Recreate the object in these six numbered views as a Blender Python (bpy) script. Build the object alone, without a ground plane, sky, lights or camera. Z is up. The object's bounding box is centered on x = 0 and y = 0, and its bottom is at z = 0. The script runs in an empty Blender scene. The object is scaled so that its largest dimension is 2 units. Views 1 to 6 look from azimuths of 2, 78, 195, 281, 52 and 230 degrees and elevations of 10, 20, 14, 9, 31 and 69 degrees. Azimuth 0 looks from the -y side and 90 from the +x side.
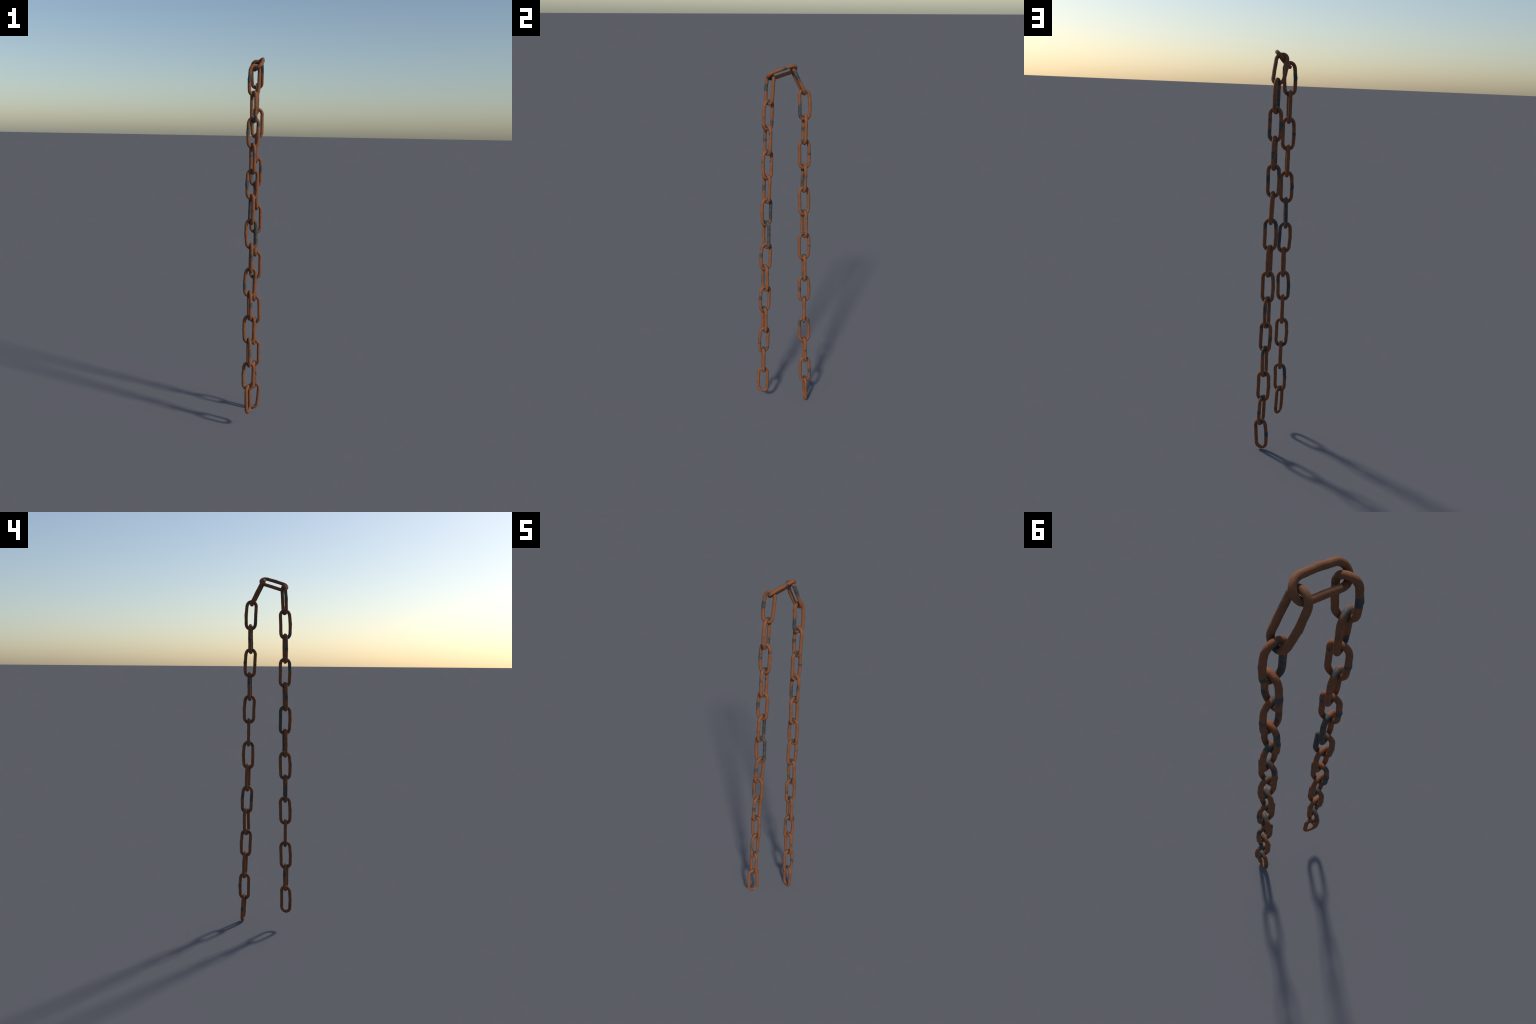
"""A rusty steel chain hanging in a doubled loop: thirty welded oval links.

One link lies nearly flat at the top; two strands (fourteen links towards -y,
fifteen towards +y) hang from its two ends.  Every link is a round bar bent to
a long oval, a little bowed and thickened where its bar ends were welded.
"""
import bpy
import math
from mathutils import Vector, Matrix, noise

# ------------------------------------------------------------------ link size
BAR = 0.0092             # bar radius
LONG = 0.16646           # outer length
WIDE = 0.07005           # outer width (without the weld bow)
BOW = 0.0033             # outward bow of the welded limb
A = LONG / 2 - BAR       # centreline half length
W = WIDE / 2 - BAR       # centreline half width
BEND = 1.15 * W          # height of the bent end
POWER = 2.25             # squareness of the bend
AROUND, PER_BEND, PER_LIMB = 24, 36, 44


def centreline():
    """Closed loop of (x, y): weld limb up, top bend, plain limb down, bottom bend."""
    pts = []
    straight = A - BEND
    for i in range(PER_LIMB):
        pts.append((W, -straight + 2 * straight * i / PER_LIMB))
    for i in range(PER_BEND):
        t = math.pi * i / PER_BEND
        c, s = math.cos(t), math.sin(t)
        pts.append((W * math.copysign(abs(c) ** (2 / POWER), c),
                    straight + BEND * abs(s) ** (2 / POWER)))
    for i in range(PER_LIMB):
        pts.append((-W, straight - 2 * straight * i / PER_LIMB))
    for i in range(PER_BEND):
        t = math.pi + math.pi * i / PER_BEND
        c, s = math.cos(t), math.sin(t)
        pts.append((W * math.copysign(abs(c) ** (2 / POWER), c),
                    -straight - BEND * abs(s) ** (2 / POWER)))
    return pts


def resample(pts, n):
    """Even spacing along the loop."""
    vs = [Vector((p[0], p[1], 0)) for p in pts]
    lens = [0.0]
    for i in range(len(vs)):
        lens.append(lens[-1] + (vs[(i + 1) % len(vs)] - vs[i]).length)
    out, j = [], 0
    for k in range(n):
        d = lens[-1] * k / n
        while lens[j + 1] < d:
            j += 1
        f = (d - lens[j]) / max(lens[j + 1] - lens[j], 1e-9)
        out.append(vs[j].lerp(vs[(j + 1) % len(vs)], f))
    return out


def build_link_mesh(seed):
    loop = resample(centreline(), 176)
    n = len(loop)
    shift = Vector((seed * 7.31, seed * 3.17, seed * 5.73))
    # weld bow and a slow wander of the bar
    for p in loop:
        side = max(0.0, min(1.0, p.x / W))
        p.x += BOW * side * max(0.0, 1 - abs(p.y) / A) ** 1.1
        wander = noise.noise_vector(p * 22 + shift)
        p += Vector((wander.x, wander.y * 0.4, wander.z)) * 0.0009
    verts, faces = [], []
    for i, p in enumerate(loop):
        t = (loop[(i + 1) % n] - loop[i - 1]).normalized()
        out = Vector((t.y, -t.x, 0)).normalized()
        up = t.cross(out)
        weld = 1.0 if p.x > 0 else 0.0
        lump = weld * (0.0008 * math.exp(-(p.y / 0.010) ** 2)
                       - 0.0004 * math.exp(-((p.y + 0.0060) / 0.0022) ** 2))
        # the bar is worn a little thinner inside the bends
        worn = max(0.0, (abs(p.y) - (A - BEND * 0.35)) / (BEND * 0.35))
        for k in range(AROUND):
            a = 2 * math.pi * k / AROUND
            d = out * math.cos(a) + up * math.sin(a)
            q = p + d * BAR
            r = BAR + lump * (0.75 + 0.5 * math.cos(a))
            r += 0.00055 * noise.noise(q * 70 + shift)
            r += 0.00028 * noise.noise(q * 190 + shift * 2)
            r += 0.00016 * noise.noise(q * 420 - shift)
            r -= 0.0005 * worn * max(0.0, -math.cos(a))
            verts.append(p + d * r)
    for i in range(n):
        for k in range(AROUND):
            i2, k2 = (i + 1) % n, (k + 1) % AROUND
            faces.append((i * AROUND + k, i2 * AROUND + k,
                          i2 * AROUND + k2, i * AROUND + k2))
    mesh = bpy.data.meshes.new("chain_link")
    mesh.from_pydata(verts, [], faces)
    mesh.validate()
    mesh.update()
    mesh.shade_smooth()
    return mesh


# ------------------------------------------------------------------ material
def srgb(r, g, b):
    f = lambda c: c / 12.92 if c <= 0.04045 else ((c + 0.055) / 1.055) ** 2.4
    return (f(r / 255), f(g / 255), f(b / 255), 1.0)


RUST_DARK = srgb(96, 64, 41)
RUST_MID = srgb(118, 77, 49)
RUST_ORANGE = srgb(133, 80, 51)
STEEL_BLUE = srgb(56, 61, 65)
STEEL_GREEN = srgb(74, 75, 67)


class Nodes:
    """Small helper to wire shader nodes."""

    def __init__(self, tree):
        self.t = tree

    def add(self, kind, **settings):
        n = self.t.nodes.new(kind)
        for k, v in settings.items():
            setattr(n, k, v)
        return n

    def put(self, sock, value):
        if isinstance(value, bpy.types.NodeSocket):
            self.t.links.new(value, sock)
        else:
            sock.default_value = value

    def math(self, op, a, b=0.0, clamp=False):
        n = self.add("ShaderNodeMath", operation=op, use_clamp=clamp)
        self.put(n.inputs[0], a)
        self.put(n.inputs[1], b)
        return n.outputs[0]

    def vec(self, op, a, b=(0, 0, 0)):
        n = self.add("ShaderNodeVectorMath", operation=op)
        self.put(n.inputs[0], a)
        self.put(n.inputs[1], b)
        return n.outputs["Value" if op == "LENGTH" else "Vector"]

    def noise(self, vector, scale, detail=3.0, rough=0.55, w=0.0):
        n = self.add("ShaderNodeTexNoise", noise_dimensions="4D")
        self.put(n.inputs["Vector"], vector)
        n.inputs["Scale"].default_value = scale
        n.inputs["Detail"].default_value = detail
        n.inputs["Roughness"].default_value = rough
        n.inputs["W"].default_value = w
        return n.outputs["Fac"]

    def ramp(self, fac, lo, hi):
        n = self.add("ShaderNodeMapRange", clamp=True, interpolation_type="SMOOTHSTEP")
        self.put(n.inputs["Value"], fac)
        n.inputs["From Min"].default_value = lo
        n.inputs["From Max"].default_value = hi
        return n.outputs["Result"]

    def mix(self, fac, a, b):
        n = self.add("ShaderNodeMix", data_type="RGBA")
        self.put(n.inputs["Factor"], fac)
        self.put(n.inputs[6], a)
        self.put(n.inputs[7], b)
        return n.outputs[2]


def rust_material(index, spots):
    """Rust over dark steel; `spots` are ellipsoids (centre, radii) in link space
    where the rust has flaked off and the blue-grey steel shows."""
    mat = bpy.data.materials.new("rusted_steel")
    mat.use_nodes = True
    g = Nodes(mat.node_tree)
    g.t.nodes.clear()
    out = g.add("ShaderNodeOutputMaterial")
    bsdf = g.add("ShaderNodeBsdfPrincipled")
    g.t.links.new(bsdf.outputs[0], out.inputs[0])
    pos = g.add("ShaderNodeTexCoord").outputs["Object"]
    w = index * 3.7
    stretched = g.vec("MULTIPLY", pos, (1.0, 0.4, 1.0))

    # rust tones
    broad = g.noise(pos, 38, 3, 0.6, w)
    fine = g.noise(stretched, 260, 4, 0.65, w)
    rust = g.mix(g.ramp(broad, 0.36, 0.62), RUST_MID, RUST_ORANGE)
    rust = g.mix(g.math("MULTIPLY", g.ramp(fine, 0.48, 0.66), 0.5), rust, RUST_DARK)

    # bare steel: flaked spots with ragged edges ...
    rag = g.math("SUBTRACT", g.noise(pos, 135, 4, 0.62, w + 9), 0.5)
    near = None
    for centre, radii in spots:
        d = g.vec("SUBTRACT", pos, centre)
        d = g.vec("LENGTH", g.vec("DIVIDE", d, radii))
        near = d if near is None else g.math("MINIMUM", near, d)
    near = near if near is not None else 9.0
    flaked = g.ramp(g.math("ADD", near, g.math("MULTIPLY", rag, 1.9)), 1.14, 0.82)
    # ... and small specks and streaks strewn over every link
    speck = g.ramp(g.noise(stretched, 115, 3, 0.6, w + 21), 0.63, 0.69)
    bare = g.math("MAXIMUM", flaked, g.math("MULTIPLY", speck, 0.8))
    bare = g.math("MULTIPLY", bare,
                  g.math("SUBTRACT", 1.0, g.math("MULTIPLY", g.ramp(fine, 0.56, 0.66), 0.35)))
    steel = g.mix(g.ramp(g.noise(pos, 60, 2, 0.5, w + 33), 0.42, 0.62), STEEL_BLUE, STEEL_GREEN)
    g.put(bsdf.inputs["Base Color"], g.mix(bare, rust, steel))
    g.put(bsdf.inputs["Roughness"],
          g.math("ADD", 0.78, g.math("MULTIPLY", bare, -0.12)))
    bsdf.inputs["Specular IOR Level"].default_value = 0.3

    bump = g.add("ShaderNodeBump")
    bump.inputs["Strength"].default_value = 0.35
    bump.inputs["Distance"].default_value = 0.0008
    height = g.math("ADD", g.math("MULTIPLY", fine, 0.6), g.noise(pos, 700, 3, 0.6, w))
    height = g.math("SUBTRACT", height, g.math("MULTIPLY", bare, 0.4))
    g.put(bump.inputs["Height"], height)
    g.put(bsdf.inputs["Normal"], bump.outputs[0])
    return mat


# ------------------------------------------------------------------ the chain
COMPASS = {"east": Vector((1, 0, 0)), "west": Vector((-1, 0, 0)),
           "north": Vector((0, 1, 0)), "south": Vector((0, -1, 0)),
           "low_east": Vector((0.9, 0, -0.45)),
           "above": Vector((0, 0, 1)), "below": Vector((0, 0, -1))}


def spot(frame, where, face="all", high=None, low=None):
    """Bare-steel spot in link space.  `where` is the limb, named by the compass
    side it lies on, or the top / bottom bend; high and low are heights along
    the link (1 = upper tip, -1 = lower tip); face is the side of the bar."""
    to_link = frame.to_3x3().transposed()
    if where in ("top", "bottom"):
        centre = Vector((0, A if where == "top" else -A, 0))
        radii = Vector((0.015, BAR * 1.6, BAR * 1.6))
    else:
        side = to_link @ COMPASS[where]
        x = W + BOW if side.x > 0 else -W
        half = LONG / 2
        centre = Vector((x, (high + low) / 2 * half, 0))
        if abs(centre.y) > A - BEND * 0.6:          # in the bend: move inward
            centre.x *= 0.75
        radii = Vector((BAR * 2.5, (high - low) / 2 * half, BAR * 2.5))
    if face != "all":
        d = to_link @ COMPASS[face]
        d.y *= 0.3
        d.normalize()
        centre += d * BAR * 0.95
        radii = Vector([r if i == 1 else min(r, BAR * 1.15) if where not in ("top", "bottom") else r
                        for i, r in enumerate(radii)])
    return tuple(centre), tuple(radii)


# name of strand: links from the top down, each
#   centre, (lean of the long axis in x and y), compass bearing of the welded
#   limb in degrees from +x, and its flaked spots
TOP = [((0.0128, -0.0326, 1.9597), None, None,
        [("east", "low_east", 0.30, 0.02), ("bottom", "below")])]

SOUTH = [
    ((-0.0044, -0.0943, 1.8742), (0.039, 0.059), -151,
     [("west", "all", 0.33, -0.18), ("east", "north", 0.62, 0.5), ("bottom", "north")]),
    ((-0.0062, -0.1018, 1.7408), (-0.001, 0.038), -65,
     [("top", "above"), ("south", "west", -0.45, -0.95), ("south", "south", -0.5, -1.0),
      ("north", "east", -0.3, -0.72)]),
    ((-0.0060, -0.1033, 1.6091), (0.006, 0.013), -159,
     [("west", "all", 0.1, -0.12), ("west", "south", 0.4, 0.0), ("east", "south", 0.62, 0.36),
      ("east", "north", 0.58, 0.42)]),
    ((-0.0080, -0.1036, 1.4761), (-0.006, 0.008), -68,
     [("top", "above"), ("south", "west", 0.85, 0.1), ("south", "south", 0.35, 0.05),
      ("north", "south", 0.28, 0.1), ("bottom", "below")]),
    ((-0.0067, -0.1073, 1.3435), (0.015, 0.030), -159,
     [("west", "all", 0.24, -0.18), ("west", "south", 0.3, -0.35), ("east", "west", 0.5, 0.2),
      ("east", "north", 0.5, 0.25)]),
    ((-0.0090, -0.1080, 1.2114), (0.024, 0.002), -70,
     [("north", "all", 0.92, -0.72), ("north", "west", 0.2, -1.0), ("top", "north")]),
    ((-0.0081, -0.1094, 1.0808), (-0.030, 0.003), -159,
     [("east", "all", 1.0, -0.78), ("top", "east")]),
    ((-0.0078, -0.1115, 0.9509), (0.017, 0.040), -82,
     [("south", "east", 0.34, 0.0), ("south", "south", 0.32, 0.02)]),
    ((-0.0100, -0.1149, 0.8203), (0.035, 0.000), -164,
     [("west", "north", 0.45, -0.85), ("west", "west", 0.3, -0.6), ("west", "south", -0.05, -0.5),
      ("west", "west", 1.0, 0.75), ("east", "west", 0.75, 0.1), ("east", "north", 0.6, 0.25)]),
    ((-0.0113, -0.1160, 0.6909), (-0.001, 0.041), -77,
     [("south", "east", 0.26, -0.08), ("south", "south", 0.24, -0.05)]),
    ((-0.0103, -0.1190, 0.5587), (-0.007, -0.001), -171,
     [("west", "west", -0.5, -0.95), ("west", "north", -0.65, -1.0), ("east", "north", -0.75, -1.0),
      ("top", "above")]),
    ((-0.0107, -0.1215, 0.4275), (-0.005, 0.043), -77,
     [("south", "east", -0.1, -0.24), ("north", "east", -0.55, -0.75), ("south", "south", 0.25, 0.0)]),
    ((-0.0106, -0.1256, 0.2951), (0.026, 0.010), 175,
     [("top", "above"), ("west", "north", 0.9, 0.0), ("west", "west", 0.6, 0.0)]),
    ((-0.0110, -0.1264, 0.1607), (-0.021, 0.007), -107,
     [("north", "north", -0.4, -0.6), ("south", "west", -0.35, -0.5), ("bottom", "below")]),
]

NORTH = [
    ((0.0030, 0.0556, 1.9152), (0.012, -0.467), -178,
     [("east", "east", 0.85, -0.05), ("east", "south", 0.8, 0.1), ("bottom", "north")]),
    ((0.0038, 0.0924, 1.7923), (-0.006, -0.040), 88,
     [("south", "all", 0.1, -0.85), ("south", "west", 0.0, -1.0), ("south", "north", 0.4, -0.4),
      ("top", "below"), ("north", "west", -0.4, -0.65)]),
    ((0.0059, 0.0955, 1.6622), (-0.003, 0.011), -179,
     [("west", "all", 0.16, -0.14), ("west", "north", 0.1, -0.4), ("east", "north", -0.25, -0.8),
      ("east", "north", 0.35, 0.2)]),
    ((0.0038, 0.0960, 1.5291), (0.012, -0.038), 94,
     [("north", "all", 0.1, -0.1), ("north", "north", 0.15, -0.3), ("south", "north", -0.25, -0.7),
      ("south", "west", -0.05, -0.2), ("top", "south")]),
    ((0.0037, 0.0984, 1.3985), (0.009, 0.007), -177,
     [("west", "all", 0.78, 0.34), ("west", "east", 0.2, -0.8), ("east", "south", 0.45, -0.1),
      ("east", "west", 0.45, -0.2), ("west", "west", 0.4, 0.05), ("east", "north", 0.35, -0.15)]),
    ((0.0046, 0.0999, 1.2676), (-0.021, -0.039), 101,
     [("north", "south", 0.75, 0.4), ("top", "north")]),
    ((0.0073, 0.1042, 1.1364), (0.001, -0.016), -168,
     [("top", "above"), ("west", "north", 0.95, 0.4), ("east", "north", 0.75, 0.35)]),
    ((0.0066, 0.1048, 1.0042), (-0.010, -0.006), 89,
     [("top", "east"), ("south", "west", 0.9, 0.55), ("north", "east", 0.1, -0.05)]),
    ((0.0089, 0.1082, 0.8728), (0.005, -0.025), 176,
     [("top", "above"), ("west", "east", -0.3, -0.7), ("top", "north")]),
    ((0.0065, 0.1111, 0.7416), (0.013, -0.039), 85,
     [("south", "east", 0.18, -0.15), ("south", "west", 0.5, -0.1), ("north", "west", 0.5, 0.02),
      ("north", "north", 0.6, -0.05), ("top", "east"), ("north", "west", -0.6, -0.8)]),
    ((0.0093, 0.1148, 0.6111), (-0.031, 0.009), 165,
     [("top", "above"), ("west", "north", 0.12, -0.25), ("east", "north", 0.7, 0.5)]),
    ((0.0083, 0.1168, 0.4805), (0.017, -0.040), 85,
     [("north", "west", 1.0, 0.55), ("south", "west", 1.0, 0.65), ("north", "east", 0.85, 0.45),
      ("south", "east", 0.85, 0.3), ("north", "north", 0.95, 0.5)]),
    ((0.0090, 0.1223, 0.3483), (-0.003, -0.033), 177,
     [("east", "east", 0.15, 0.03), ("top", "north")]),
    ((0.0116, 0.1253, 0.2147), (-0.027, -0.017), 81,
     [("north", "all", 0.08, -0.14), ("bottom", "west"), ("north", "east", 0.1, -0.3),
      ("top", "north")]),
    ((0.0102, 0.1304, 0.0836), (0.080, -0.044), 178,
     [("top", "above"), ("west", "north", 0.2, -0.2), ("east", "north", 0.6, 0.45),
      ("west", "west", 0.1, -0.2)]),
]


def link_frame(centre, lean, bearing):
    if lean is None:                                   # the flat link at the top
        axis = Vector((0.018, 0.955, 0.296)).normalized()
        weld = Vector((0.761, -0.205, 0.616))
    else:
        axis = Vector((lean[0], lean[1], math.sqrt(1 - lean[0] ** 2 - lean[1] ** 2)))
        weld = Vector((math.cos(math.radians(bearing)), math.sin(math.radians(bearing)), 0))
    weld = (weld - axis * weld.dot(axis)).normalized()
    face = weld.cross(axis)
    m = Matrix((weld, axis, face)).transposed().to_4x4()
    m.translation = Vector(centre)
    return m


def build():
    chain = bpy.data.objects.new("rusty_chain", None)
    chain.empty_display_size = 0.1
    chain["label"] = "rusty steel chain of oval links hanging in two strands"
    chain["category"] = "chain"
    bpy.context.scene.collection.objects.link(chain)
    meshes = [build_link_mesh(s) for s in range(6)]
    for m in meshes:
        m.materials.append(None)
    for index, (centre, lean, bearing, spots) in enumerate(TOP + SOUTH + NORTH):
        link = bpy.data.objects.new("chain_link", meshes[(index * 5 + index // 6) % 6])
        bpy.context.scene.collection.objects.link(link)
        frame = link_frame(centre, lean, bearing)
        link.parent = chain
        link.matrix_basis = frame
        link.material_slots[0].link = "OBJECT"
        link.material_slots[0].material = rust_material(index, [spot(frame, *s) for s in spots])


build()
